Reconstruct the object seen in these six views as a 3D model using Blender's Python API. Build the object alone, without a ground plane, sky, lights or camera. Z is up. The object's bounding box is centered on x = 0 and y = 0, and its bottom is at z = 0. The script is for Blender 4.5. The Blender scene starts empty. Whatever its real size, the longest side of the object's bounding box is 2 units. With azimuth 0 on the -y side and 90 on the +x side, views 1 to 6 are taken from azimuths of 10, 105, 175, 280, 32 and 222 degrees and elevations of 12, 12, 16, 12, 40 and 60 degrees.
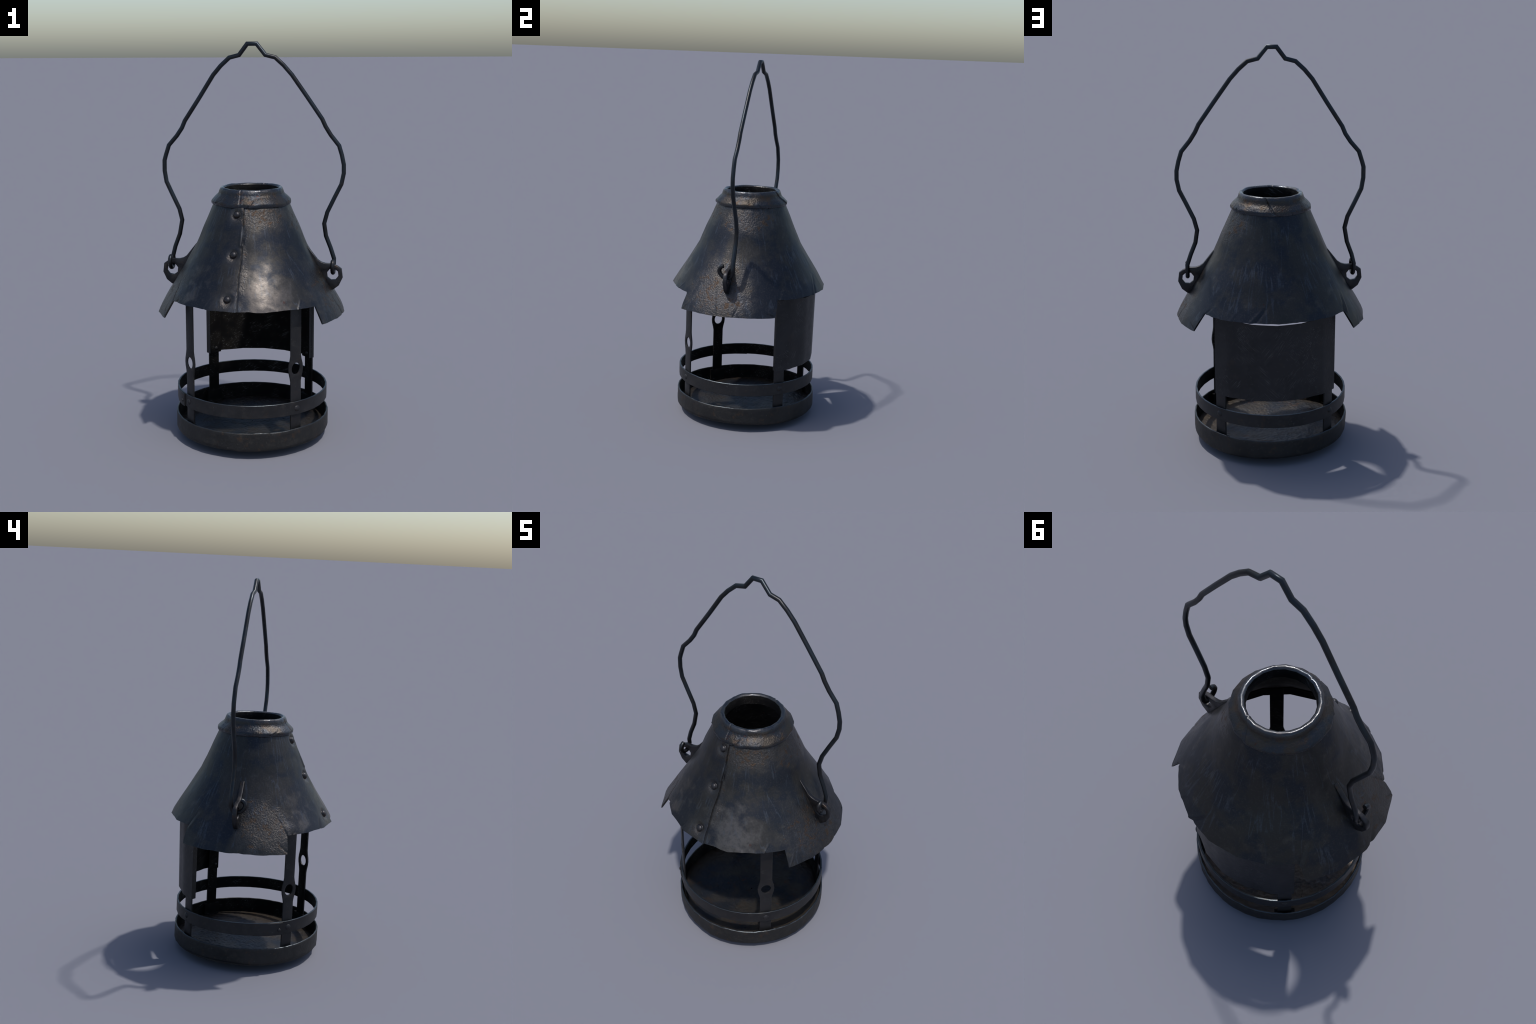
"""Old hand-forged hanging fire lantern: conical sheet-iron hood with collar, four straps,
hoop, shallow ember tray, curved wind shield and a bent wire bail."""
import bpy, bmesh, math
import numpy as np
from mathutils import Vector

D2R = math.pi / 180.0
SIDES = 20                      # the sheet metal is bent into twenty flats


# ------------------------------------------------------------------ numeric helpers
def hash3(i, j, k, seed):
    h = (i * 374761393 + j * 668265263 + k * 2147483647 + seed * 974634777) & 0xFFFFFFFF
    h = ((h ^ (h >> 13)) * 1274126177) & 0xFFFFFFFF
    h = h ^ (h >> 16)
    return (h & 0xFFFF) / 65535.0 * 2.0 - 1.0


def vnoise(p, freq, seed=0):
    """smooth value noise in -1..1 on an array of points (...,3)"""
    q = np.asarray(p) * freq + 137.3
    f = np.floor(q)
    i = f.astype(np.int64)
    t = q - f
    t = t * t * t * (t * (t * 6 - 15) + 10)
    out = 0
    for a in (0, 1):
        wa = t[..., 0] if a else 1 - t[..., 0]
        for b in (0, 1):
            wb = t[..., 1] if b else 1 - t[..., 1]
            for c in (0, 1):
                wc = t[..., 2] if c else 1 - t[..., 2]
                out = out + wa * wb * wc * hash3(i[..., 0] + a, i[..., 1] + b, i[..., 2] + c, seed)
    return out


def fbm(p, freq, seed=0, octaves=3, gain=0.5):
    s = 0
    a = 1.0
    for o in range(octaves):
        s = s + a * vnoise(p, freq * 2 ** o, seed + 17 * o)
        a *= gain
    return s


def flat_factor(az, sides=SIDES):
    """radius factor that turns a circle into a regular polygon with a corner at the front"""
    step = 360.0 / sides
    a = np.mod(az, step) - step / 2
    return math.cos(step / 2 * D2R) / np.cos(a * D2R)


def polar(r, az, z):
    """az 0 is the front (-y), 90 is +x"""
    a = az * D2R
    return np.stack([r * np.sin(a), -r * np.cos(a), z + 0 * r], axis=-1)


# ------------------------------------------------------------------ scene helpers
ROOT = None


def add_object(name, mesh, mats, parent=None):
    ob = bpy.data.objects.new(name, mesh)
    bpy.context.scene.collection.objects.link(ob)
    for m in mats:
        if m.name not in [s.name for s in mesh.materials if s]:
            mesh.materials.append(m)
    ob.parent = parent if parent is not None else ROOT
    return ob


def grid_mesh(name, actual, smooth, closed_u, closed_v, crease=40.0, slot=None):
    """Quad sheet over a grid of points. `actual` gives the shape, `smooth` the same sheet
    without the flats: the shading normals come from it, sharp only beyond `crease` degrees."""
    m, n = actual.shape[:2]
    mu = m if closed_u else m - 1
    nv = n if closed_v else n - 1
    iu, jv = np.meshgrid(np.arange(mu), np.arange(nv), indexing='ij')
    iu1 = (iu + 1) % m
    jv1 = (jv + 1) % n
    quads = np.stack([iu * n + jv, iu * n + jv1, iu1 * n + jv1, iu1 * n + jv], axis=-1)
    S = smooth.reshape(-1, 3)
    q = quads.reshape(-1, 4)
    nq = np.cross(S[q[:, 2]] - S[q[:, 0]], S[q[:, 3]] - S[q[:, 1]])
    area = np.linalg.norm(nq, axis=1, keepdims=True)
    nq_u = nq / np.maximum(area, 1e-12)
    nq_u = nq_u.reshape(mu, nv, 3)
    area = area.reshape(mu, nv, 1)
    cs = math.cos(crease * D2R)

    def shift(a, du, dv):
        b = np.roll(a, (-du, -dv), axis=(0, 1))
        ok = np.ones((mu, nv, 1))
        if not closed_u and du:
            ok[-1 if du > 0 else 0, :, :] = 0
        if not closed_v and dv:
            ok[:, -1 if dv > 0 else 0, :] = 0
        return b, ok
    loopn = np.zeros((mu, nv, 4, 3))
    for c, (du, dv) in enumerate([(-1, -1), (-1, 1), (1, 1), (1, -1)]):
        acc = nq_u * np.sqrt(area)
        for ddu, ddv in ((du, 0), (0, dv), (du, dv)):
            b, ok = shift(nq_u, ddu, ddv)
            w, _ = shift(np.sqrt(area), ddu, ddv)
            dot = np.sum(b * nq_u, axis=-1, keepdims=True)
            acc = acc + b * w * ok * (dot > cs)
        loopn[:, :, c, :] = acc / np.maximum(np.linalg.norm(acc, axis=-1, keepdims=True), 1e-12)
    me = bpy.data.meshes.new(name)
    me.from_pydata(actual.reshape(-1, 3).tolist(), [], q.tolist())
    me.polygons.foreach_set("use_smooth", [True] * len(me.polygons))
    if slot is not None:
        me.polygons.foreach_set("material_index", np.broadcast_to(slot, (mu, nv)).reshape(-1).astype(np.int32))
    me.update()
    me.normals_split_custom_set(loopn.reshape(-1, 3).tolist())
    return me


def ring(name, profile, az0=0.0, az1=360.0, step=1.5, crease=40.0, disp=None, slot_fn=None, zvar=None, sides=SIDES):
    """Sheet strip bent round the axis. profile: closed list of (radius, z)."""
    closed = abs(az1 - az0 - 360) < 1e-6
    n = max(2, int(round((az1 - az0) / step)))
    az = np.linspace(az0, az1, n + 1)
    if closed:
        az = az[:-1]
    pr = np.array(profile)
    R = np.repeat(pr[:, :1], len(az), axis=1)
    Z = np.repeat(pr[:, 1:2], len(az), axis=1)
    A = np.repeat(az[None, :], len(pr), axis=0)
    if zvar is not None:
        Z = zvar(R, A, Z)
    sm = polar(R, A, Z)
    dR = disp(sm, A, Z) if disp is not None else 0 * R
    sm = polar(R + dR, A, Z)
    ac = polar(R * flat_factor(A, sides) + dR, A, Z)
    slot = None
    if slot_fn is not None:
        k = len(pr)
        slot = np.array([[slot_fn(pr[i], pr[(i + 1) % k])] for i in range(k)])
    me = grid_mesh(name, ac, sm, True, closed, crease, slot)
    return me


def dense(profile, length):
    """insert points on a closed profile so that no side is longer than `length`"""
    out = []
    k = len(profile)
    for i in range(k):
        a = np.array(profile[i])
        b = np.array(profile[(i + 1) % k])
        s = max(1, int(math.ceil(np.linalg.norm(b - a) / length)))
        for t in range(s):
            out.append(tuple(a + (b - a) * t / s))
    return out


def plate(name, outline, holes, thickness, bevel=0.0015):
    """flat plate in its own XY plane with holes, thickness along Z, centred; returns a mesh"""
    cu = bpy.data.curves.new(name, 'CURVE')
    cu.dimensions = '2D'
    cu.fill_mode = 'BOTH'
    cu.extrude = thickness / 2 - bevel
    cu.bevel_depth = bevel
    cu.bevel_resolution = 1
    cu.offset = -bevel
    for pts in [outline] + holes:
        sp = cu.splines.new('POLY')
        sp.points.add(len(pts) - 1)
        for p, (x, y) in zip(sp.points, pts):
            p.co = (x, y, 0, 1)
        sp.use_cyclic_u = True
    ob = bpy.data.objects.new(name, cu)
    bpy.context.scene.collection.objects.link(ob)
    dg = bpy.context.evaluated_depsgraph_get()
    me = bpy.data.meshes.new_from_object(ob.evaluated_get(dg))
    me.name = name
    bpy.data.objects.remove(ob)
    bpy.data.curves.remove(cu)
    bm = bmesh.new()
    bm.from_mesh(me)
    bmesh.ops.remove_doubles(bm, verts=bm.verts, dist=0.0002)
    bm.normal_update()
    for f in bm.faces:
        f.smooth = False
        f.material_index = 0
    bm.to_mesh(me)
    bm.free()
    return me


def map_mesh(me, fn):
    co = np.empty(len(me.vertices) * 3)
    me.vertices.foreach_get("co", co)
    co = fn(co.reshape(-1, 3))
    me.vertices.foreach_set("co", co.reshape(-1))
    me.update()


def shade_by_angle(me, deg=35):
    bm = bmesh.new()
    bm.from_mesh(me)
    bmesh.ops.recalc_face_normals(bm, faces=bm.faces)
    for f in bm.faces:
        f.smooth = True
    for e in bm.edges:
        e.smooth = not (len(e.link_faces) == 2 and e.calc_face_angle(0) > deg * D2R)
    bm.to_mesh(me)
    bm.free()


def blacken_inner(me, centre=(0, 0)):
    """faces that look at the axis take the second (soot) material"""
    for p in me.polygons:
        r = Vector((p.center.x - centre[0], p.center.y - centre[1], 0))
        if r.length > 1e-6 and p.normal.dot(r.normalized()) < -0.35:
            p.material_index = 1


def sweep(name, path, radius, sides=8):
    """round wire bent through the given corners, mitred at every bend"""
    P = np.array(path, float)
    n = len(P)
    T = np.zeros_like(P)
    seg = P[1:] - P[:-1]
    seg /= np.linalg.norm(seg, axis=1, keepdims=True)
    T[0], T[-1] = seg[0], seg[-1]
    T[1:-1] = seg[:-1] + seg[1:]
    T /= np.linalg.norm(T, axis=1, keepdims=True)
    ref = np.array([0, 1.0, 0])
    rows = []
    u = None
    prev = None
    for i in range(n):
        if u is None:
            u = np.cross(T[i], ref)
            if np.linalg.norm(u) < 1e-3:
                u = np.cross(T[i], [1, 0, 0])
        else:                       # rotate the frame with the bend
            ax = np.cross(prev, T[i])
            s = np.linalg.norm(ax)
            if s > 1e-8:
                ax /= s
                ang = math.atan2(s, float(prev @ T[i]))
                u = u * math.cos(ang) + np.cross(ax, u) * math.sin(ang) + ax * (ax @ u) * (1 - math.cos(ang))
        u = u - T[i] * (u @ T[i])
        u /= np.linalg.norm(u)
        v = np.cross(T[i], u)
        prev = T[i]
        row = []
        if 0 < i < n - 1:
            ch = max(0.55, float(T[i] @ seg[i]))
            b = seg[i] - seg[i - 1]
            bl = np.linalg.norm(b)
            b = b / bl if bl > 1e-6 else None
        else:
            ch, b = 1.0, None
        for k in range(sides):
            a = 2 * math.pi * (k + 0.5) / sides
            d = u * math.cos(a) + v * math.sin(a)
            if b is not None:
                d = d + b * (d @ b) * (1 / ch - 1)
            row.append(P[i] + d * radius)
        rows.append(row)
    G = np.array(rows)
    me = grid_mesh(name, G, G, False, True, crease=80)
    return me, G


def dome(name, radius, height, flange=1.12, seg=24):
    """rivet head standing along +Z, with a thin skirt pressed into the sheet"""
    prof = [(radius * flange, -0.004), (radius * flange, 0.0), (radius * 1.02, 0.0012)]
    for i in range(1, 8):
        a = i / 8 * math.pi / 2
        prof.append((radius * math.cos(a), 0.0012 + height * math.sin(a)))
    verts = []
    for r, z in prof:
        for k in range(seg):
            a = 2 * math.pi * k / seg
            verts.append((r * math.cos(a), r * math.sin(a), z))
    verts.append((0, 0, 0.0012 + height))
    faces = []
    m = len(prof)
    for i in range(m - 1):
        for k in range(seg):
            k1 = (k + 1) % seg
            faces.append((i * seg + k, i * seg + k1, (i + 1) * seg + k1, (i + 1) * seg + k))
    for k in range(seg):
        faces.append(((m - 1) * seg + k, (m - 1) * seg + (k + 1) % seg, m * seg))
    me = bpy.data.meshes.new(name)
    me.from_pydata(verts, [], faces)
    shade_by_angle(me, 50)
    return me


def aim(ob, pos, direction, roll=0.0):
    ob.location = pos
    ob.rotation_mode = 'QUATERNION'
    ob.rotation_quaternion = Vector(direction).to_track_quat('Z', 'Y')


# ------------------------------------------------------------------ materials
class Mat:
    def __init__(self, name):
        self.m = bpy.data.materials.new(name)
        self.m.use_nodes = True
        self.t = self.m.node_tree
        self.t.nodes.clear()
        self.out = self.t.nodes.new('ShaderNodeOutputMaterial')
        self.b = self.t.nodes.new('ShaderNodeBsdfPrincipled')
        self.t.links.new(self.b.outputs[0], self.out.inputs[0])
        tc = self.t.nodes.new('ShaderNodeTexCoord')
        self.obj = tc.outputs['Object']

    def put(self, sock, v):
        if hasattr(v, 'is_output'):
            self.t.links.new(v, sock)
        elif isinstance(v, (tuple, list)) and len(v) == 3 and sock.type == 'RGBA':
            sock.default_value = (*v, 1)
        else:
            sock.default_value = v

    def math(self, op, a, b=0.0, c=None, clamp=False):
        n = self.t.nodes.new('ShaderNodeMath')
        n.operation = op
        n.use_clamp = clamp
        self.put(n.inputs[0], a)
        self.put(n.inputs[1], b)
        if c is not None:
            self.put(n.inputs[2], c)
        return n.outputs[0]

    def mapping(self, v, scale=(1, 1, 1), loc=(0, 0, 0), rot=(0, 0, 0)):
        n = self.t.nodes.new('ShaderNodeMapping')
        self.put(n.inputs['Vector'], v)
        n.inputs['Scale'].default_value = scale
        n.inputs['Location'].default_value = loc
        n.inputs['Rotation'].default_value = rot
        return n.outputs[0]

    def noise(self, v, scale, detail=4.0, rough=0.55, dist=0.0):
        n = self.t.nodes.new('ShaderNodeTexNoise')
        self.put(n.inputs['Vector'], v)
        n.inputs['Scale'].default_value = scale
        n.inputs['Detail'].default_value = detail
        n.inputs['Roughness'].default_value = rough
        n.inputs['Distortion'].default_value = dist
        return n.outputs['Fac']

    def voronoi(self, v, scale, feature='F1'):
        n = self.t.nodes.new('ShaderNodeTexVoronoi')
        n.feature = feature
        self.put(n.inputs['Vector'], v)
        n.inputs['Scale'].default_value = scale
        return n.outputs['Distance']

    def ramp(self, f, lo, hi, a=0.0, b=1.0):
        n = self.t.nodes.new('ShaderNodeMapRange')
        n.interpolation_type = 'SMOOTHSTEP'
        self.put(n.inputs['Value'], f)
        n.inputs['From Min'].default_value = lo
        n.inputs['From Max'].default_value = hi
        n.inputs['To Min'].default_value = a
        n.inputs['To Max'].default_value = b
        return n.outputs['Result']

    def mix(self, f, a, b):
        n = self.t.nodes.new('ShaderNodeMix')
        n.data_type = 'RGBA'
        self.put(n.inputs['Factor'], f)
        self.put(n.inputs[6], a)
        self.put(n.inputs[7], b)
        return n.outputs[2]

    def mixf(self, f, a, b):
        n = self.t.nodes.new('ShaderNodeMix')
        n.data_type = 'FLOAT'
        self.put(n.inputs['Factor'], f)
        self.put(n.inputs[2], a)
        self.put(n.inputs[3], b)
        return n.outputs[0]

    def bump(self, h, dist, strength=1.0, normal=None):
        n = self.t.nodes.new('ShaderNodeBump')
        self.put(n.inputs['Height'], h)
        self.put(n.inputs['Strength'], strength)
        n.inputs['Distance'].default_value = dist
        if normal is not None:
            self.put(n.inputs['Normal'], normal)
        return n.outputs[0]

    def xyz(self):
        n = self.t.nodes.new('ShaderNodeSeparateXYZ')
        self.put(n.inputs[0], self.obj)
        return n.outputs

    def azimuth(self):
        """radians, 0 at the front (-y), positive towards +x"""
        x, y, z = self.xyz()
        return self.math('ARCTAN2', x, self.math('MULTIPLY', y, -1.0))

    def vec(self, x, y, z):
        n = self.t.nodes.new('ShaderNodeCombineXYZ')
        for i, v in enumerate((x, y, z)):
            self.put(n.inputs[i], v)
        return n.outputs[0]

    def blob(self, az_deg, z0, waz_deg, wz):
        """soft patch on the cone surface around an azimuth and a height, 1 at the middle"""
        az = self.azimuth()
        d = self.math('SUBTRACT', az, az_deg * D2R)
        d = self.math('ARCTAN2', self.math('SINE', d), self.math('COSINE', d))
        d = self.math('DIVIDE', d, waz_deg * D2R)
        e = self.math('DIVIDE', self.math('SUBTRACT', self.xyz()[2], z0), wz)
        s = self.math('ADD', self.math('MULTIPLY', d, d), self.math('MULTIPLY', e, e))
        return self.math('EXPONENT', self.math('MULTIPLY', s, -1.0))

    def finish(self, color, rough, metal, normal=None, spec=0.5):
        self.put(self.b.inputs['Base Color'], color)
        self.put(self.b.inputs['Roughness'], rough)
        self.put(self.b.inputs['Metallic'], metal)
        self.b.inputs['Specular IOR Level'].default_value = spec
        if normal is not None:
            self.put(self.b.inputs['Normal'], normal)
        return self.m


def hood_metal():
    """blued sheet steel: dark navy with worn brown-grey patches, rain streaks, rust and pitting"""
    k = Mat("blued_sheet_steel")
    P = k.obj
    az = k.azimuth()
    z = k.xyz()[2]
    big = k.noise(P, 4.2, 5, 0.6)
    mid = k.noise(k.mapping(P, loc=(3, 1, 7)), 16, 5, 0.6)
    fine = k.noise(P, 140, 4, 0.65)
    # pale runs that follow the slope
    run = k.noise(k.vec(k.math('MULTIPLY', az, 5.0), k.math('MULTIPLY', z, 2.2), 0.0), 1.5, 3, 0.5, 0.25)
    runs = k.ramp(k.math('ABSOLUTE', k.math('SUBTRACT', run, 0.5)), 0.0, 0.030, 1.0, 0.0)
    runs = k.math('MULTIPLY', runs, k.ramp(k.noise(k.mapping(P, loc=(6, 3, 3)), 9, 3, 0.5), 0.42, 0.58))
    runs = k.math('MULTIPLY', runs, k.ramp(fine, 0.30, 0.60, 0.35, 1.0))
    # sheet mottling
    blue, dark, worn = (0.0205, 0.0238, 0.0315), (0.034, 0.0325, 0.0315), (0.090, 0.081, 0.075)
    col = k.mix(k.ramp(k.math('ADD', big, k.math('MULTIPLY', k.math('SUBTRACT', mid, 0.5), 0.35)), 0.42, 0.56), blue, dark)
    side = k.math('MAXIMUM', k.blob(84, 0.78, 34, 0.20), k.blob(292, 0.78, 26, 0.17))
    top = k.math('MAXIMUM', k.blob(30, 1.17, 55, 0.07), k.blob(105, 1.15, 50, 0.10))
    rough_zone = k.math('MAXIMUM', side, top)
    rough_zone = k.math('MAXIMUM', rough_zone, k.math('MULTIPLY', k.blob(3.5, 0.98, 4.5, 0.40), 0.62))   # along the seam
    pads = k.math('MAXIMUM', k.blob(347, 1.165, 8, 0.03), k.math('MAXIMUM', k.blob(349.5, 0.978, 6, 0.03), k.blob(351, 0.785, 8, 0.035)))
    rough_zone = k.math('MAXIMUM', rough_zone, k.math('MULTIPLY', pads, 0.95))
    pit = k.ramp(k.math('ADD', rough_zone, k.math('MULTIPLY', k.math('SUBTRACT', mid, 0.5), 1.1)), 0.25, 0.85)
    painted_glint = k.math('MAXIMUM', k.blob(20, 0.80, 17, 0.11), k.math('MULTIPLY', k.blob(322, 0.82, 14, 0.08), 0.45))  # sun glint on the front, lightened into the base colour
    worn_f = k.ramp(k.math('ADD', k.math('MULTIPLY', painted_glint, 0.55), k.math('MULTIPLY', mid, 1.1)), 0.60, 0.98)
    worn_f = k.math('MAXIMUM', worn_f, k.math('MULTIPLY', pit, 0.45))
    worn_f = k.math('MAXIMUM', worn_f, k.math('MULTIPLY', pads, 0.85))
    worn_f = k.math('MULTIPLY', worn_f, k.ramp(k.noise(k.mapping(P, loc=(1, 9, 4)), 55, 5, 0.7), 0.30, 0.62, 0.45, 1.0))
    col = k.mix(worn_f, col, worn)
    col = k.mix(k.math('MULTIPLY', runs, 0.62), col, (0.058, 0.068, 0.085))
    # rust
    rn = k.noise(k.mapping(P, loc=(9, 4, 2)), 34, 6, 0.7, 0.6)
    rust = k.ramp(k.math('ADD', rn, k.math('MULTIPLY', k.math('SUBTRACT', pit, 0.5), 0.16)), 0.60, 0.70)
    rust = k.math('MULTIPLY', rust, 0.70)
    col = k.mix(rust, col, (0.062, 0.036, 0.020))
    red = k.ramp(k.noise(k.mapping(P, loc=(2, 8, 5)), 26, 5, 0.6), 0.70, 0.74)
    col = k.mix(k.math('MULTIPLY', red, 0.5), col, (0.060, 0.018, 0.012))
    # fine scratches and grain
    scr = None
    for rot in ((0.9, 0.5, 0.2), (-0.6, 0.9, 1.2), (0.3, -1.1, 2.2)):
        one = k.noise(k.mapping(k.mapping(P, rot=rot), scale=(8, 120, 120)), 1.8, 2, 0.6)
        scr = one if scr is None else k.math('MAXIMUM', scr, one)
    col = k.mix(k.math('MULTIPLY', k.math('MULTIPLY', k.ramp(scr, 0.68, 0.76), k.ramp(mid, 0.42, 0.60)), 0.55), col, (0.075, 0.075, 0.078))
    col = k.mix(k.math('MULTIPLY', k.ramp(fine, 0.48, 0.78), 0.38), col, (0.080, 0.074, 0.068))
    ro = k.mixf(worn_f, 0.43, 0.33)
    ro = k.mixf(pit, ro, 0.33)
    ro = k.mixf(rust, ro, 0.62)
    ro = k.math('ADD', ro, k.math('MULTIPLY', k.math('SUBTRACT', fine, 0.5), 0.22))
    h = k.noise(P, 120, 4, 0.62)
    nb = k.bump(h, 0.0036, k.mixf(pit, 0.05, 0.95))
    nb = k.bump(mid, 0.006, 0.07, nb)
    nb = k.bump(fine, 0.0010, 0.25, nb)
    return k.finish(col, ro, 0.82, nb)


def collar_metal():
    k = Mat("worn_collar_steel")
    P = k.obj
    big = k.noise(P, 9, 4, 0.6)
    mid = k.noise(k.mapping(P, loc=(5, 2, 1)), 28, 5, 0.65)
    fine = k.noise(P, 160, 4, 0.65)
    z = k.xyz()[2]
    edge = k.math('MAXIMUM', k.ramp(z, 1.268, 1.290), k.ramp(z, 1.226, 1.213))
    col = k.mix(k.ramp(big, 0.42, 0.6), (0.030, 0.034, 0.042), (0.046, 0.039, 0.033))
    rust = k.ramp(mid, 0.53, 0.66)
    col = k.mix(k.math('MULTIPLY', rust, 0.6), col, (0.062, 0.038, 0.024))
    red = k.ramp(k.noise(k.mapping(P, loc=(2, 8, 5)), 30, 5, 0.6), 0.66, 0.72)
    col = k.mix(k.math('MULTIPLY', red, 0.7), col, (0.060, 0.018, 0.013))
    col = k.mix(k.math('MULTIPLY', edge, 0.55), col, (0.062, 0.072, 0.088))
    col = k.mix(k.math('MULTIPLY', k.ramp(fine, 0.5, 0.75), 0.4), col, (0.090, 0.080, 0.068))
    ro = k.mixf(edge, 0.36, k.ramp(k.noise(k.mapping(P, loc=(4, 4, 8)), 22, 3, 0.5), 0.40, 0.60, 0.18, 0.44))
    ro = k.mixf(rust, ro, 0.46)
    pit = k.mixf(edge, 0.75, 0.12)
    nb = k.bump(k.noise(P, 115, 4, 0.62), 0.0036, pit)
    nb = k.bump(fine, 0.001, 0.3, nb)
    return k.finish(col, ro, 0.85, nb)


def iron(name, base, light, rust_amount, rough=0.5, metal=0.55, pit=0.25, scratch=0.0):
    """dull black forge iron with dusty specks and thin rust"""
    k = Mat(name)
    P = k.obj
    big = k.noise(P, 7, 4, 0.6)
    mid = k.noise(k.mapping(P, loc=(4, 2, 9)), 30, 5, 0.65)
    fine = k.noise(P, 150, 4, 0.7)
    spk = k.noise(k.mapping(P, loc=(1, 6, 3)), 70, 3, 0.6)
    col = k.mix(k.ramp(big, 0.4, 0.62), base, tuple(0.72 * c for c in base))
    col = k.mix(k.math('MULTIPLY', k.ramp(mid, 0.50, 0.72), 0.6), col, light)
    col = k.mix(k.math('MULTIPLY', k.ramp(spk, 0.64, 0.72), 0.45), col, tuple(2.0 * c for c in light))
    rust = k.ramp(k.noise(k.mapping(P, loc=(7, 7, 1)), 24, 6, 0.7), 0.56, 0.70)
    col = k.mix(k.math('MULTIPLY', rust, rust_amount), col, (0.060, 0.034, 0.018))
    if scratch:
        for i, rot in enumerate(((0.0, 0.75, 0.2), (0.0, -0.95, 0.1))):
            scr = k.noise(k.mapping(k.mapping(P, rot=rot), scale=(6, 60, 190), loc=(i * 3.0, 0, 0)), 1.6, 3, 0.6)
            zone = k.ramp(k.noise(k.mapping(P, loc=(i * 5.0, 2, 4)), 9, 3, 0.5), 0.50, 0.64)
            col = k.mix(k.math('MULTIPLY', k.math('MULTIPLY', k.ramp(scr, 0.55, 0.68), zone), scratch), col, tuple(2.6 * c for c in light))
    ro = k.math('ADD', rough, k.math('MULTIPLY', k.math('SUBTRACT', mid, 0.5), 0.3))
    nb = k.bump(k.noise(P, 90, 3, 0.6), 0.003, pit)
    nb = k.bump(fine, 0.0012, 0.3, nb)
    return k.finish(col, ro, metal, nb)


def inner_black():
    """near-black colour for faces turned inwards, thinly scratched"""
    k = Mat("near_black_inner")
    P = k.obj
    n1 = k.noise(P, 14, 5, 0.6)
    scr = k.noise(k.mapping(k.mapping(P, rot=(0.0, 0.5, 0.3)), scale=(2.2, 60, 130)), 1.8, 2, 0.5)
    col = k.mix(k.ramp(n1, 0.4, 0.7), (0.0045, 0.0045, 0.0050), (0.011, 0.010, 0.009))
    col = k.mix(k.math('MULTIPLY', k.math('MULTIPLY', k.ramp(scr, 0.56, 0.70), k.ramp(n1, 0.46, 0.60)), 0.8),
                col, (0.060, 0.060, 0.062))
    red = k.ramp(k.noise(k.mapping(P, loc=(2, 8, 5)), 22, 5, 0.6), 0.70, 0.74)
    col = k.mix(k.math('MULTIPLY', red, 0.5), col, (0.07, 0.015, 0.008))
    nb = k.bump(k.noise(P, 80, 3, 0.6), 0.002, 0.3)
    return k.finish(col, 0.62, 0.0, nb, 0.06)


def floor_mat():
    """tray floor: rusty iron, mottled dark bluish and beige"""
    k = Mat("ember_floor")
    P = k.obj
    big = k.noise(P, 5.5, 5, 0.6, 0.3)
    mid = k.noise(k.mapping(P, loc=(3, 1, 7)), 18, 6, 0.65)
    fine = k.noise(P, 110, 4, 0.7)
    x, y, z = k.xyz()
    r = k.math('SQRT', k.math('ADD', k.math('MULTIPLY', x, x), k.math('MULTIPLY', y, y)))
    rim = k.ramp(k.math('ADD', r, k.math('MULTIPLY', k.math('SUBTRACT', big, 0.5), 0.35)), 0.24, 0.36)
    col = k.mix(k.ramp(big, 0.40, 0.62), (0.022, 0.026, 0.034), (0.052, 0.046, 0.040))
    col = k.mix(k.math('MULTIPLY', rim, 0.55), col, (0.062, 0.048, 0.035))
    col = k.mix(k.math('MULTIPLY', k.ramp(mid, 0.50, 0.68), 0.6), col, (0.048, 0.034, 0.023))
    rust = k.ramp(k.noise(k.mapping(P, loc=(8, 8, 2)), 17, 6, 0.65), 0.60, 0.70)
    col = k.mix(k.math('MULTIPLY', rust, 0.6), col, (0.085, 0.035, 0.018))
    col = k.mix(k.math('MULTIPLY', k.ramp(fine, 0.52, 0.75), 0.35), col, (0.065, 0.062, 0.058))
    nb = k.bump(k.noise(P, 60, 4, 0.6), 0.004, 0.45)
    nb = k.bump(fine, 0.0012, 0.3, nb)
    return k.finish(col, k.mixf(mid, 0.36, 0.60), 0.75, nb)


def wire_metal():
    k = Mat("bent_wire_steel")
    P = k.obj
    big = k.noise(P, 8, 4, 0.6)
    mid = k.noise(k.mapping(P, loc=(3, 1, 7)), 30, 5, 0.65)
    fine = k.noise(P, 170, 3, 0.6)
    col = k.mix(k.ramp(big, 0.4, 0.6), (0.027, 0.033, 0.040), (0.025, 0.0255, 0.028))
    col = k.mix(k.math('MULTIPLY', k.ramp(mid, 0.55, 0.7), 0.45), col, (0.055, 0.048, 0.042))
    rust = k.ramp(k.noise(k.mapping(P, loc=(7, 7, 1)), 26, 6, 0.7), 0.62, 0.70)
    col = k.mix(k.math('MULTIPLY', rust, 0.5), col, (0.050, 0.030, 0.017))
    nb = k.bump(fine, 0.0012, 0.25)
    return k.finish(col, k.mixf(mid, 0.30, 0.46), 0.85, nb)


# ------------------------------------------------------------------ build
HOOD_PROFILE = [(0.660, 0.4780), (0.690, 0.4655), (0.750, 0.4310), (0.990, 0.2865), (1.205, 0.1940), (1.245, 0.1770)]
RIM_Z, FLAP_Z = 0.750, 0.6655
FLAPS = ((55.5, 127.5, 56.3, 123.8), (232.0, 306.0, 234.6, 304.2))   # azimuths at the slit tops, then at the tips
RIVETS = ((350.2, 1.177), (352.4, 0.994), (353.4, 0.801))

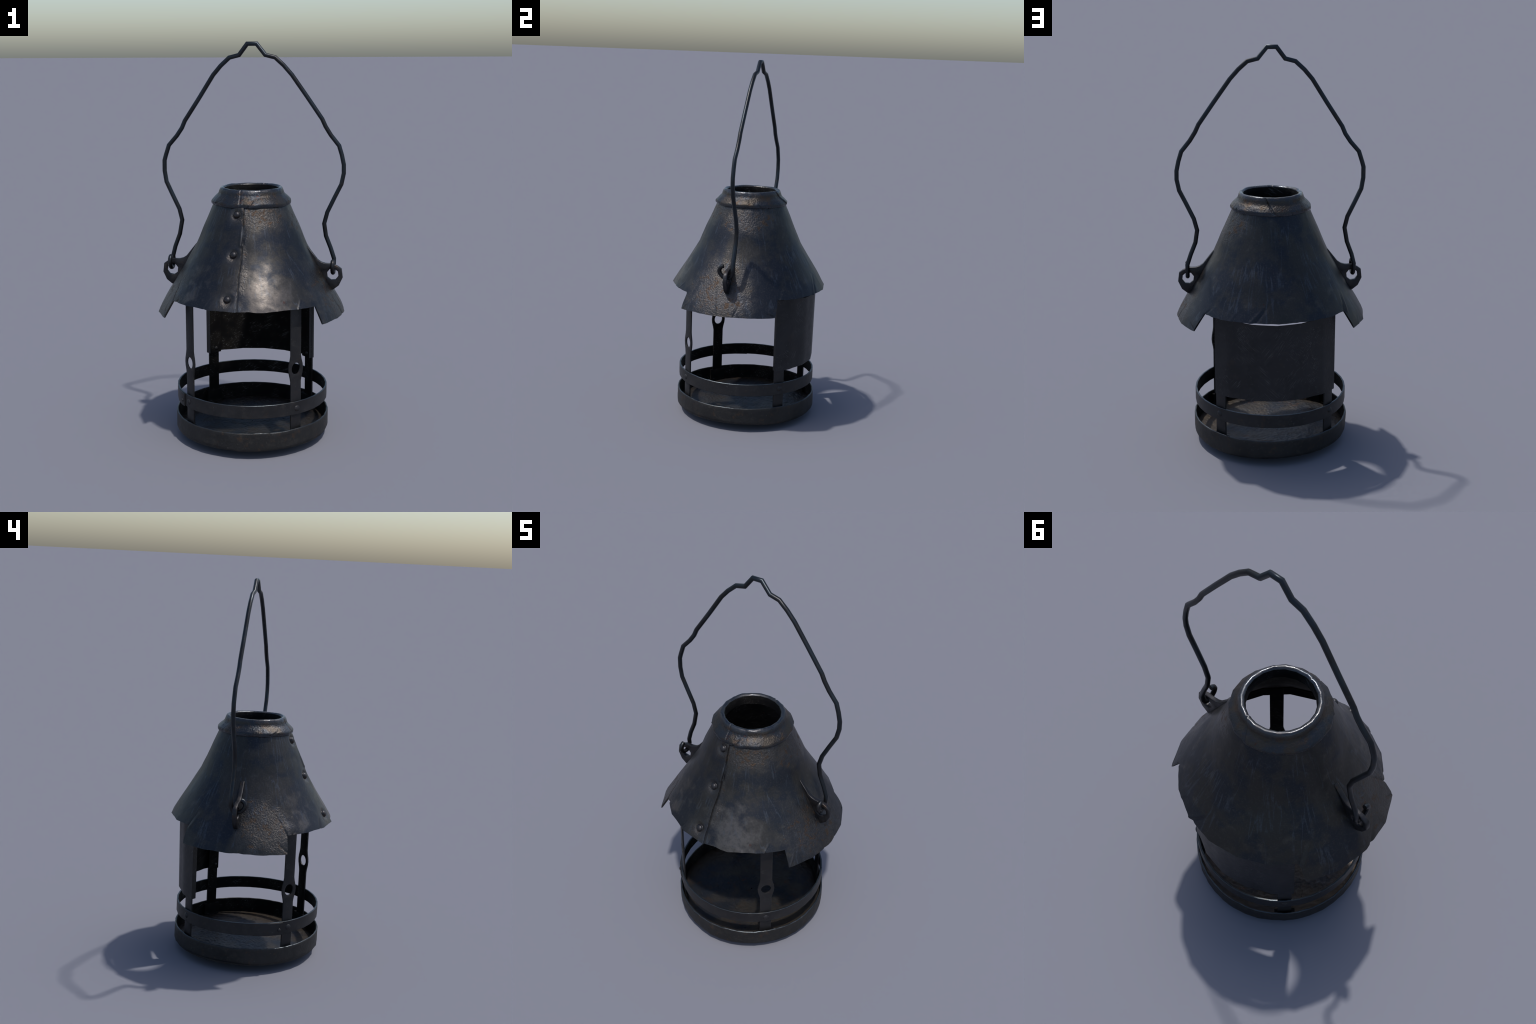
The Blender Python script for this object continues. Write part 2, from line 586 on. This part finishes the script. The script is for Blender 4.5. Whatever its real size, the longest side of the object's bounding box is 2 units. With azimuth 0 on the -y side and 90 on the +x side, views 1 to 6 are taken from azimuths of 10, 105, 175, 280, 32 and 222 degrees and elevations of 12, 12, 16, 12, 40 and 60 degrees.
# creases, dents and tears beaten into the hood: (azimuth, z) -> (azimuth, z), depth, width
CREASES = [
    ((342.1, .805), (338.0, .750), -.0040, .0045), ((45.5, .786), (41.5, .750), .0045, .0035),
    ((62.5, .738), (57.5, .672), .0045, .0045), ((175.5, .838), (165.2, .750), -.0050, .0090),
    ((172.0, .825), (162.5, .752), .0030, .0070),
    ((115.0, .695), (122.8, .673), -.0035, .0040), ((133.0, .790), (127.5, .745), -.0040, .0045),
    ((298.5, .855), (303.1, .804), -.0030, .0035), ((303.1, .804), (306.0, .749), -.0055, .0045),
    ((235.8, .818), (232.0, .748), -.0050, .0050), ((239.0, .822), (234.5, .745), .0035, .0060),
    ((117.7, .691), (123.5, .670), -.0030, .0040), ((282.0, .735), (274.1, .668), -.0045, .0080),
    ((100.5, .745), (96.5, .668), -.0030, .0045), ((298.2, .718), (304.0, .675), -.0045, .0045),
    ((80.2, .790), (84.3, .668), -.0040, .0065), ((88.0, .770), (90.0, .668), -.0025, .0100),
    ((358.6, 1.120), (358.9, 1.040), .0050, .0080), ((2.2, 1.110), (1.5, 1.045), -.0035, .0070),
    ((312.5, .765), (310.5, .748), -.0050, .0060), ((246.0, .700), (243.0, .668), .0025, .0060),
    ((152.0, .790), (149.0, .752), .0020, .0070), ((20.0, .775), (27.0, .752), .0020, .0080),
]
BUMPS = [   # broad dents: azimuth, z, radius, height
    (12, .905, .060, -.0030), (20, .800, .055, .0028), (33, .880, .055, .0022), (8, 1.060, .055, .0022),
    (345, 1.085, .030, -.0030), (330, .900, .070, -.0028), (320, .790, .050, .0028), (60, .980, .070, -.0024),
    (118, .880, .080, .0030), (150, .930, .080, -.0026), (200, .860, .090, .0028), (230, 1.000, .070, -.0026),
    (262, .900, .070, .0026), (290, 1.010, .070, -.0024), (100, 1.080, .060, .0020), (180, 1.090, .060, -.0022),
    (16, .765, .025, .0020), (36, .770, .022, -.0018), (310, .780, .024, .0026),
]


def hood_radius(z):
    p = np.array(HOOD_PROFILE)
    return np.interp(z, p[:, 0], p[:, 1])


def hood_radius_soft(z):
    s = 0
    for d, w in ((-.06, 1), (-.04, 2), (-.02, 3), (0, 4), (.02, 3), (.04, 2), (.06, 1)):
        s = s + w * (hood_radius(np.clip(z + d, .6, 1.3)) + np.interp(z + d, [.0, .66, 1.245, 2], [.66 * .38, 0, 0, -.755 * .42]))
    return s / 16.0


def wrap(a):
    return (a + 180.0) % 360.0 - 180.0


def segment_distance(A, Z, p, q):
    """distance on the cone surface from points to a drawn line"""
    rm = float(hood_radius((p[1] + q[1]) / 2))
    sx = rm * D2R
    sz = 1.15
    px, pz = wrap(A - p[0]) * sx, (Z - p[1]) * sz
    dx, dz = wrap(q[0] - p[0]) * sx, (q[1] - p[1]) * sz
    L2 = dx * dx + dz * dz
    t = np.clip((px * dx + pz * dz) / L2, 0, 1)
    return np.hypot(px - t * dx, pz - t * dz), t


def seam_drift(Z):
    """the lap seam wanders a little as it runs down"""
    return 0.55 * np.sin(Z * 19.0 + 0.6) + 0.20 * np.sin(Z * 47.0)


def hood_relief(P, A, Z):
    d = 0.0013 * fbm(P, 9, 3, 2) + 0.0003 * fbm(P, 34, 9, 2)
    for az, z, rad, h in BUMPS:
        R = hood_radius(z)
        q = (wrap(A - az) * D2R * R) ** 2 + ((Z - z) * 1.15) ** 2
        d = d + h * np.exp(-q / rad ** 2)
    # lap seam at the front: the left sheet lies over the right one
    w = wrap(A) - seam_drift(Z)
    lap = np.where(w < 0.02, np.exp(-(w / 16.0) ** 2), 0.0)
    gap = np.exp(-((w - 0.3) / 0.7) ** 2)
    d = d + 0.0048 * lap - 0.0022 * gap * (w >= 0)
    for az, z in RIVETS:            # the sheet is hammered in round each rivet
        R = hood_radius(z)
        q = np.sqrt((wrap(A - az) * D2R * R) ** 2 + ((Z - z) * 1.15) ** 2)
        d = d - 0.0042 * np.exp(-((q - 0.014) / 0.012) ** 2) + 0.0016 * np.exp(-((q - 0.038) / 0.010) ** 2)
    for p, q, h, wd in CREASES:
        dist, t = segment_distance(A, Z, p, q)
        wob = 1 + 0.35 * vnoise(P, 60, 5)
        fade = 0.25 + 0.75 * t
        d = d + h * fade * np.exp(-(dist / (wd * wob)) ** 2)
    # ragged lower rim
    return d


def build_hood(mats):
    cols = []
    for a in np.arange(0, 360, 0.5):
        cols.append(a)
    cols = sorted(set(np.round(cols, 3)) | {v + e for f in FLAPS for v, e in ((f[0], .02), (f[1], -.02))} | {.1, .25, 359.8})
    az = np.array(cols)
    inflap = np.zeros(len(az), bool)
    for a, b, _, _ in FLAPS:
        inflap |= (az > a + 0.001) & (az < b - 0.001)
    zb = np.where(inflap, FLAP_Z, RIM_Z)
    wob = polar(0.45 + 0 * az, az, 0 * az)
    zb = zb + 0.0022 * fbm(wob, 14, 21, 3)
    body, tail = 104, 18
    rows = body + tail
    ztop = 1.245
    slit = np.where(inflap, RIM_Z + 0.0004, zb + 0.0004)           # all columns share the rows above the slits
    t = np.linspace(0, 1, body)[:, None]
    Z = ztop + (slit[None, :] - ztop) * t
    t = (np.arange(tail) + 1)[:, None] / tail
    Z = np.concatenate([Z, slit[None, :] + (zb - slit)[None, :] * t], axis=0)
    A = np.repeat(az[None, :], rows, axis=0)
    # the side flaps narrow a little towards their lower edge
    for a, b, a1, b1 in FLAPS:
        k = np.clip((RIM_Z - Z) / (RIM_Z - FLAP_Z), 0, 1)
        m = (A > a) & (A < b)
        lo, hi = a + (a1 - a) * k, b + (b1 - b) * k
        A = np.where(m, lo + (A - a) / (b - a) * (hi - lo), A)
    A = A + seam_drift(Z) * np.exp(-(wrap(A) / 5.0) ** 2)       # let the columns follow the seam
    R0 = hood_radius(Z)
    base = polar(R0, A, Z)
    d = hood_relief(base, A, Z)
    R1 = hood_radius_soft(Z)
    th = 0.0065 + 0.0045 * np.clip((Z - .76) / .06, 0, 1)
    d_in = 0.6 * d
    outer = polar(R0 * flat_factor(A) + d, A, Z)
    outer_s = polar(R1 + d, A, Z)
    inner = polar(R0 * flat_factor(A) - th + d_in, A, Z - 0.001)
    inner_s = polar(R1 - th + d_in, A, Z - 0.001)
    actual = np.concatenate([outer, inner[::-1]], axis=0)
    smooth = np.concatenate([outer_s, inner_s[::-1]], axis=0)
    slot = np.zeros((2 * rows, 1), int)
    slot[rows:] = 1
    # azimuth runs counter-clockwise, rows run downwards: flip the row order for outward normals
    me = grid_mesh("hood", actual[::-1], smooth[::-1], True, True, 45, slot[::-1][np.r_[1:2 * rows, 0]])
    return me


def build():
    global ROOT
    ROOT = bpy.data.objects.new("fire_lantern", None)
    bpy.context.scene.collection.objects.link(ROOT)
    ROOT["label"] = "old blackened iron hanging lantern with conical hood and wire handle"
    ROOT["category"] = "lantern"

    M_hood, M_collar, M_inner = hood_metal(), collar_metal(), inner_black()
    M_iron = iron("black_forge_iron", (0.022, 0.0215, 0.0235), (0.036, 0.034, 0.033), 0.30, 0.50, 0.5)
    M_tray = iron("tray_iron", (0.020, 0.0195, 0.020), (0.038, 0.035, 0.031), 0.5, 0.55, 0.45, 0.4)
    M_shield = iron("shield_sheet", (0.019, 0.019, 0.022), (0.028, 0.027, 0.028), 0.15, 0.50, 0.45, 0.25, 0.7)
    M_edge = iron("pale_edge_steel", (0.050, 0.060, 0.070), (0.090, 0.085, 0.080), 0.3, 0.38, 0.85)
    M_floor, M_wire = floor_mat(), wire_metal()
    M_lug = iron("lug_iron", (0.030, 0.030, 0.034), (0.055, 0.046, 0.038), 0.5, 0.42, 0.75, 0.3)

    # ---- hood
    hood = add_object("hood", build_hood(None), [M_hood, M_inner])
    rv = dome("rivet", 0.0172, 0.0125)
    for az, z in RIVETS:
        r = float(hood_radius(z) * flat_factor(np.array(az)))
        slope = 0.433 if z > 0.99 else 0.605
        n = Vector(polar(np.array(1.0), np.array(az), np.array(slope)).tolist()).normalized()
        p = Vector(polar(np.array(r), np.array(az), np.array(z)).tolist()) + n * 0.0012
        ob = add_object("rivet", rv, [M_lug], hood)
        aim(ob, p, n)

    # ---- collar round the smoke hole
    prof = [(.1340, 1.2380), (.1335, 1.2500), (.1340, 1.2680), (.1368, 1.2840), (.1435, 1.2900), (.1520, 1.2905), (.1578, 1.2850),
            (.1622, 1.2750), (.1660, 1.2630), (.1715, 1.2545), (.1850, 1.2425), (.1980, 1.2290), (.2008, 1.2235),
            (.2005, 1.2150), (.1980, 1.2090), (.1935, 1.2100), (.1880, 1.2200), (.1700, 1.2400), (.1430, 1.2480), (.1375, 1.2380)]

    def collar_relief(P, A, Z):
        d = 0.0018 * fbm(P, 18, 31, 2) + 0.0005 * fbm(P, 75, 33, 2)
        for p, q, h, w in (((163.5, 1.294), (181, 1.218), -.0060, .0040), ((166.5, 1.294), (184, 1.220), .0022, .0060),
                           ((349.8, 1.292), (353.0, 1.222), -.0035, .0030), ((13, 1.246), (5, 1.208), -.0040, .0035),
                           ((320, 1.240), (302, 1.212), -.0030, .0050), ((322, 1.244), (304, 1.220), .0025, .0050),
                           ((118, 1.225), (121, 1.208), -.0040, .0040), ((205, 1.222), (207, 1.207), -.0040, .0040),
                           ((24, 1.290), (40, 1.284), .0025, .0090)):
            dist, t = segment_distance(A, Z, p, q)
            d = d + h * np.exp(-(dist / w) ** 2)
        return d * np.clip((np.hypot(P[..., 0], P[..., 1]) - .133) / .014, 0.12, 1.0)   # the throat stays clean

    def collar_z(R, A, Z):
        P = polar(R, A, 0 * Z)
        return Z + 0.0022 * fbm(P, 16, 41, 2) * np.clip((R - 0.13) / 0.02, 0, 1)
    me = ring("collar", dense(prof, 0.005)[::-1], step=1.0, crease=55, disp=collar_relief, zvar=collar_z,
              slot_fn=lambda a, b: 1 if (max(a[0], b[0]) < 0.1375 or (max(a[0], b[0]) < .1926 and max(a[1] + (a[0] - .145) * .9, b[1] + (b[0] - .145) * .9) < 1.266 and min(a[1], b[1]) > 1.2) or max(a[0], b[0]) < .1435 and max(a[1], b[1]) < 1.2485) else 0)
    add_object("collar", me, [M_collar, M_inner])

    # ---- lugs the handle hangs on
    lug_line = [(.286, .995), (.338, .929), (.356, .917), (.376, .9115), (.412, .911), (.440, .898), (.458, .885), (.4635, .840),
                (.445, .8000), (.4175, .7780), (.400, .778), (.340, .872), (.276, .985)]
    hc, hr = (.4135, .8565), .0300
    hole = [(hc[0] + hr * math.cos((i + .5) / 8 * 2 * math.pi + .12), hc[1] + hr * math.sin((i + .5) / 8 * 2 * math.pi + .12)) for i in range(8)]
    lug_me = plate("lug", lug_line, [hole], 0.0215, 0.0035)
    map_mesh(lug_me, lambda c: np.stack([c[:, 0], -c[:, 2], c[:, 1]], axis=-1))
    shade_by_angle(lug_me, 50)
    add_object("lug", lug_me, [M_lug])
    lug2 = lug_me.copy()
    map_mesh(lug2, lambda c: c * np.array([-1, 1, 1]))
    shade_by_angle(lug2, 50)
    add_object("lug", lug2, [M_lug])

    # ---- bail: one wire from hook to hook (x, z of its bends, then the hooks in y)
    right = [(.023, 1.9887), (.0665, 1.9350), (.1155, 1.9228), (.1578, 1.8850), (.1985, 1.8395), (.275, 1.7320), (.3475, 1.6260),
             (.3640, 1.5900), (.3900, 1.5480), (.4310, 1.4970), (.4455, 1.4500), (.4555, 1.4030), (.4560, 1.3610), (.4450, 1.3070), (.4120, 1.2400), (.3770, 1.1650),
             (.3645, 1.1070), (.3740, 1.0450), (.3980, .9850), (.4160, .9300)]
    left = [(.023, 1.9887), (.0645, 1.9345), (.1135, 1.9222), (.1570, 1.8830), (.1955, 1.8385), (.268, 1.7250), (.3415, 1.6120),
            (.3570, 1.5760), (.3830, 1.5370), (.4250, 1.4890), (.4420, 1.4380), (.4495, 1.4120), (.4500, 1.3590), (.4415, 1.3040), (.4120, 1.2400), (.3765, 1.1640),
            (.3665, 1.1070), (.3800, 1.0350), (.4050, .9700), (.4180, .9200)]
    right = [(x + .003 * min(1.0, max(0.0, (x - .25) / .15)) * (z > 1.15), z) for x, z in right]
    left = [(x + .004 * min(1.0, max(0.0, (x - .25) / .15)) * (z > 1.15), z) for x, z in left]
    hook = [(.0285, .898), (.0195, .8735), (.0110, .8665), (-.0015, .8640), (-.0140, .8660), (-.0260, .8710), (-.0400, .8850), (-.0455, .9000), (-.0405, .9160),
            (-.0320, .9240), (-.0230, .9265)]
    path = [(-.4165, y - .001, z) for y, z in hook[::-1]] + [(-x, .0272, z) for x, z in left[::-1]]
    path += [(x, .0288, z) for x, z in right] + [(.4155, y, z) for y, z in hook]
    me, G = sweep("handle", path, 0.0112, 8)
    bm = bmesh.new()                         # close the two cut ends of the wire
    for row in (G[0], G[-1][::-1]):
        bm.faces.new([bm.verts.new(tuple(p)) for p in row])
    ends = bpy.data.meshes.new("handle_end")
    bm.to_mesh(ends)
    bm.free()
    handle = add_object("handle", me, [M_wire])
    add_object("handle_end", ends, [M_wire], handle)

    # ---- upper hoop inside the hood, lower hoop round the straps
    def inner_slot(lim):
        return lambda a, b: 1 if (a[0] < lim and b[0] < lim) else 0
    upper = [(.374, .768), (.382, .768), (.382, .819), (.374, .819)]
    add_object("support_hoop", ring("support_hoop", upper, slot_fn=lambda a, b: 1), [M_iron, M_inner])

    def box_profile(r0, r1, z0, z1, b=0.0016):
        return [(r0, z0 + b), (r0 + b, z0), (r1 - b, z0), (r1, z0 + b), (r1, z1 - b), (r1 - b, z1), (r0 + b, z1), (r0, z1 - b)]

    def hoop_z(R, A, Z):
        return Z + 0.0028 * np.cos((A - 345) * D2R) + 0.0010 * np.sin(A * D2R * 3)
    def hoop_slot(a, b):
        if a[0] < .380 and b[0] < .380:
            return 1
        return 2 if min(a[1], b[1]) > .2685 else 0
    hoop = add_object("hoop", ring("hoop", box_profile(.3785, .3870, .2045, .2705), zvar=hoop_z, slot_fn=hoop_slot, crease=30, sides=40),
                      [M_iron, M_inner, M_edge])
    tab = ring("hoop_lap", box_profile(.3866, .3925, .2015, .2680), 286.0, 309.5, step=1.5, zvar=hoop_z, crease=30, sides=40,
               disp=lambda P, A, Z: -.0066 * np.clip((304.0 - A) / 17.0, 0, 1))
    cap_ends(tab, 8)
    add_object("hoop_lap", tab, [M_iron], hoop)
    rv2 = dome("rivet", 0.0158, 0.0085, 1.16)
    rv3 = dome("rivet", 0.0085, 0.0040, 1.10)
    for az in (45, 135, 225, 315):
        n = Vector(polar(np.array(1.0), np.array(az), np.array(0.0)).tolist())
        p = n * (.387 * float(flat_factor(np.array(az))) + 0.0002) + Vector((0, 0, .2375))
        aim(add_object("rivet", rv2, [M_iron], hoop), p, n)
    n = Vector(polar(np.array(1.0), np.array(306.6), np.array(0.0)).tolist())
    aim(add_object("rivet", rv3, [M_iron], hoop), n * .3925 + Vector((0, 0, .231)), n)

    # ---- straps
    def strap_mesh(eye):
        w = .0305
        if eye:
            zc = .438
            out = [(-w, .046), (w, .046), (w, .372), (w + .0035, .392), (w + .0105, .418), (w + .0125, .438), (w + .0105, .458),
                   (w + .0035, .484), (w, .503), (w, .815), (-w, .815), (-w, .503), (-w - .0035, .484), (-w - .0105, .458),
                   (-w - .0125, .438), (-w - .0105, .418), (-w - .0035, .392), (-w, .372)]
            hl = [[(.0262 * math.cos(i / 16 * 2 * math.pi), zc + .0295 * math.sin(i / 16 * 2 * math.pi)) for i in range(16)]]
        else:
            out, hl = [(-w, .046), (w, .046), (w, .815), (-w, .815)], []
        me = plate("strap", out, hl, 0.0085, 0.0014)
        # stand it up: X across, Y along, Z through -> radial outwards is local -Y
        map_mesh(me, lambda c: np.stack([c[:, 0], -c[:, 2] - .3735 * math.cos(9 * D2R) - .0035, c[:, 1]], axis=-1))
        shade_by_angle(me, 35)
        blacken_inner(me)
        return me
    with_eye, plain = strap_mesh(True), strap_mesh(False)
    clip_me = plate("strap_clip", [(-.046, .040), (.046, .040), (.046, .1215), (-.046, .1215)], [], 0.017, 0.002)
    map_mesh(clip_me, lambda c: np.stack([c[:, 0], -c[:, 2] - .3690, c[:, 1]], axis=-1))
    shade_by_angle(clip_me, 35)
    for az, me in ((45, with_eye), (315, with_eye), (135, plain), (225, plain)):
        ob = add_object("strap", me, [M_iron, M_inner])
        ob.rotation_euler = (0, 0, az * D2R)
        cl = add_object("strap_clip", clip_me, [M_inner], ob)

    # ---- tray
    zb_az = [0, 18, 54, 90, 126, 144, 162, 180, 216, 252, 270, 288, 324, 342, 360]
    zb_z = [.040, .041, .052, .049, .036, .036, .038, .042, .048, .052, .052, .046, .054, .053, .040]

    def tray_z(R, A, Z):
        k = np.clip((.10 - Z) / .055, 0, 1)
        P = polar(R, A, 0 * Z)
        return Z + k * (np.interp(A % 360, zb_az, zb_z) - .045) + (1 - k) * .0020 * fbm(P, 9, 61, 2)

    def tray_relief(P, A, Z):
        return 0.0012 * fbm(P, 14, 71, 2) + 0.0005 * fbm(P, 50, 73, 2)
    wall = [(.3850, .0465), (.3900, .0450), (.3935, .0480), (.3945, .0560), (.3945, .1290), (.3930, .1330), (.3890, .1345), (.3855, .1325), (.3845, .1280)]
    def tray_slot(a, b):
        if a[0] < .3858 and b[0] < .3858 and min(a[1], b[1]) > .046:
            return 1
        return 2 if min(a[1], b[1]) > .1325 else 0
    tray = add_object("tray", ring("tray", dense(wall, .012), disp=tray_relief, zvar=tray_z, crease=50, step=1.0, sides=40,
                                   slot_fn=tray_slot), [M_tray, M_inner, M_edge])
    # floor: a thin pan that sags to the ground in the middle, crusted with ash
    rad = np.concatenate([np.linspace(.004, .37, 90), np.linspace(.373, .389, 5)])
    az = np.arange(0, 360, 1.5)
    Rr, Aa = np.meshgrid(rad, az, indexing='ij')

    def floor_z(Rr, Aa):
        P = polar(Rr, Aa, 0 * Rr)
        sag = .0525 + 0 * Rr
        crust = np.clip(1.3 * np.exp(-((wrap(Aa - 195) / 60) ** 2)) * np.clip((Rr - .12) / .15, 0, 1), 0, 1)
        lump = .0010 * fbm(P, 18, 81, 2) + (.0006 + .0034 * crust) * np.abs(fbm(P, 60, 83, 2)) + .0010 * fbm(P, 120, 85, 1)
        return sag + lump * np.clip((.392 - Rr) / .02, 0, 1)
    Zt = floor_z(Rr, Aa)
    ff = flat_factor(Aa, 40)
    blend = 1 + (ff - 1) * np.clip(Rr / .388, 0, 1) ** 4
    top_s = polar(Rr, Aa, Zt)
    top_a = polar(Rr * blend, Aa, Zt)
    under_z = np.clip(.0000 + .0425 * np.clip(Rr / .388, 0, 1) ** 2, 0, 1)
    bot_s = polar(Rr, Aa, under_z)
    bot_a = polar(Rr * blend, Aa, under_z)
    act = np.concatenate([bot_a, top_a[::-1]], axis=0)
    smo = np.concatenate([bot_s, top_s[::-1]], axis=0)
    k = len(rad)
    slot = np.zeros((2 * k, 1), int)
    slot[k:] = 1
    add_object("tray_floor", grid_mesh("tray_floor", act, smo, True, True, 60, slot), [M_tray, M_floor], tray)

    # ---- wind shield, its two upright edges folded round the rear straps
    arc = [130.8, 132.5, 135, 138, 141, 144, 150, 156, 162, 168, 174, 180, 186, 192, 198, 204, 210, 216, 219, 222, 225, 228, 230.4]

    def shield_line(z):
        """plan of the sheet's middle line at height z: fold, bulge, fold"""
        t = (.725 - z) / .388
        mid = .3815 - .0060 * t
        side_in = .3605
        pts = [(side_in, 140.7), (side_in, 135.0), (side_in, 131.1)]
        for a in arc:
            e = max(0.0, min(1.0, (abs(a - 180) - 30) / 12.0))
            e = e * e * (3 - 2 * e)
            pts.append((mid + (.3830 - mid) * e, a))
        pts += [(side_in, 230.1), (side_in, 225.0), (side_in, 219.3)]
        R = np.array([p[0] for p in pts])
        A = np.array([p[1] for p in pts])
        P = polar(R * flat_factor(A), A, 0 * R)[:, :2]
        d = np.zeros_like(P)
        seg = P[1:] - P[:-1]
        seg /= np.linalg.norm(seg, axis=1, keepdims=True)
        d[0], d[-1] = seg[0], seg[-1]
        d[1:-1] = seg[:-1] + seg[1:]
        d /= np.linalg.norm(d, axis=1, keepdims=True)
        nrm = np.stack([d[:, 1], -d[:, 0]], axis=-1)
        mitre = np.ones(len(P))
        mitre[1:-1] = 1 / np.maximum(.6, np.sum(d[1:-1] * seg[1:], axis=1))
        h = .0028 * mitre[:, None]
        return np.concatenate([P + nrm * h, (P - nrm * h)[::-1]], axis=0)
    bm = bmesh.new()
    zs = [.3370, .3385] + list(np.linspace(.36, .70, 8)) + [.7215, .7235]
    rings = []
    for z in zs:
        line = shield_line(z)
        rise = .0135 * np.clip((z - .36) / .365, 0, 1) * np.minimum(1.0, (line[:, 0] / .24) ** 2)   # the top edge dips in the middle
        rings.append([bm.verts.new((p[0], p[1], z + r)) for p, r in zip(line, rise)])
    nL = len(rings[0])
    for a, b in zip(rings[:-1], rings[1:]):
        for i in range(nL):
            bm.faces.new((a[i], a[(i + 1) % nL], b[(i + 1) % nL], b[i]))
    for rr in (rings[0], rings[-1]):
        for i in range(nL // 2 - 1):
            bm.faces.new((rr[i], rr[i + 1], rr[nL - 2 - i], rr[nL - 1 - i]))
    side_in = .3575
    me = bpy.data.meshes.new("wind_shield")
    bm.to_mesh(me)
    bm.free()
    shade_by_angle(me, 30)
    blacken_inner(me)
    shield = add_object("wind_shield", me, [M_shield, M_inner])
    for az in (134.0, 139.2, 224.2, 229.0):
        n = -Vector(polar(np.array(1.0), np.array(az), np.array(0.0)).tolist())
        r = side_in * float(flat_factor(np.array(az)))
        if az in (134.0, 224.2):
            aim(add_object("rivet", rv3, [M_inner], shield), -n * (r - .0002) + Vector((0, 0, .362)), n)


def cap_ends(me, k):
    """close the two cut ends of an open strip whose cross-section has k points"""
    bm = bmesh.new()
    bm.from_mesh(me)
    bm.verts.ensure_lookup_table()
    n = len(bm.verts) // k
    for j, rev in ((0, False), (n - 1, True)):
        vs = [bm.verts[i * n + j] for i in range(k)]
        f = bm.faces.new(vs[::-1] if rev else vs)
        f.smooth = False
    bm.to_mesh(me)
    bm.free()


build()
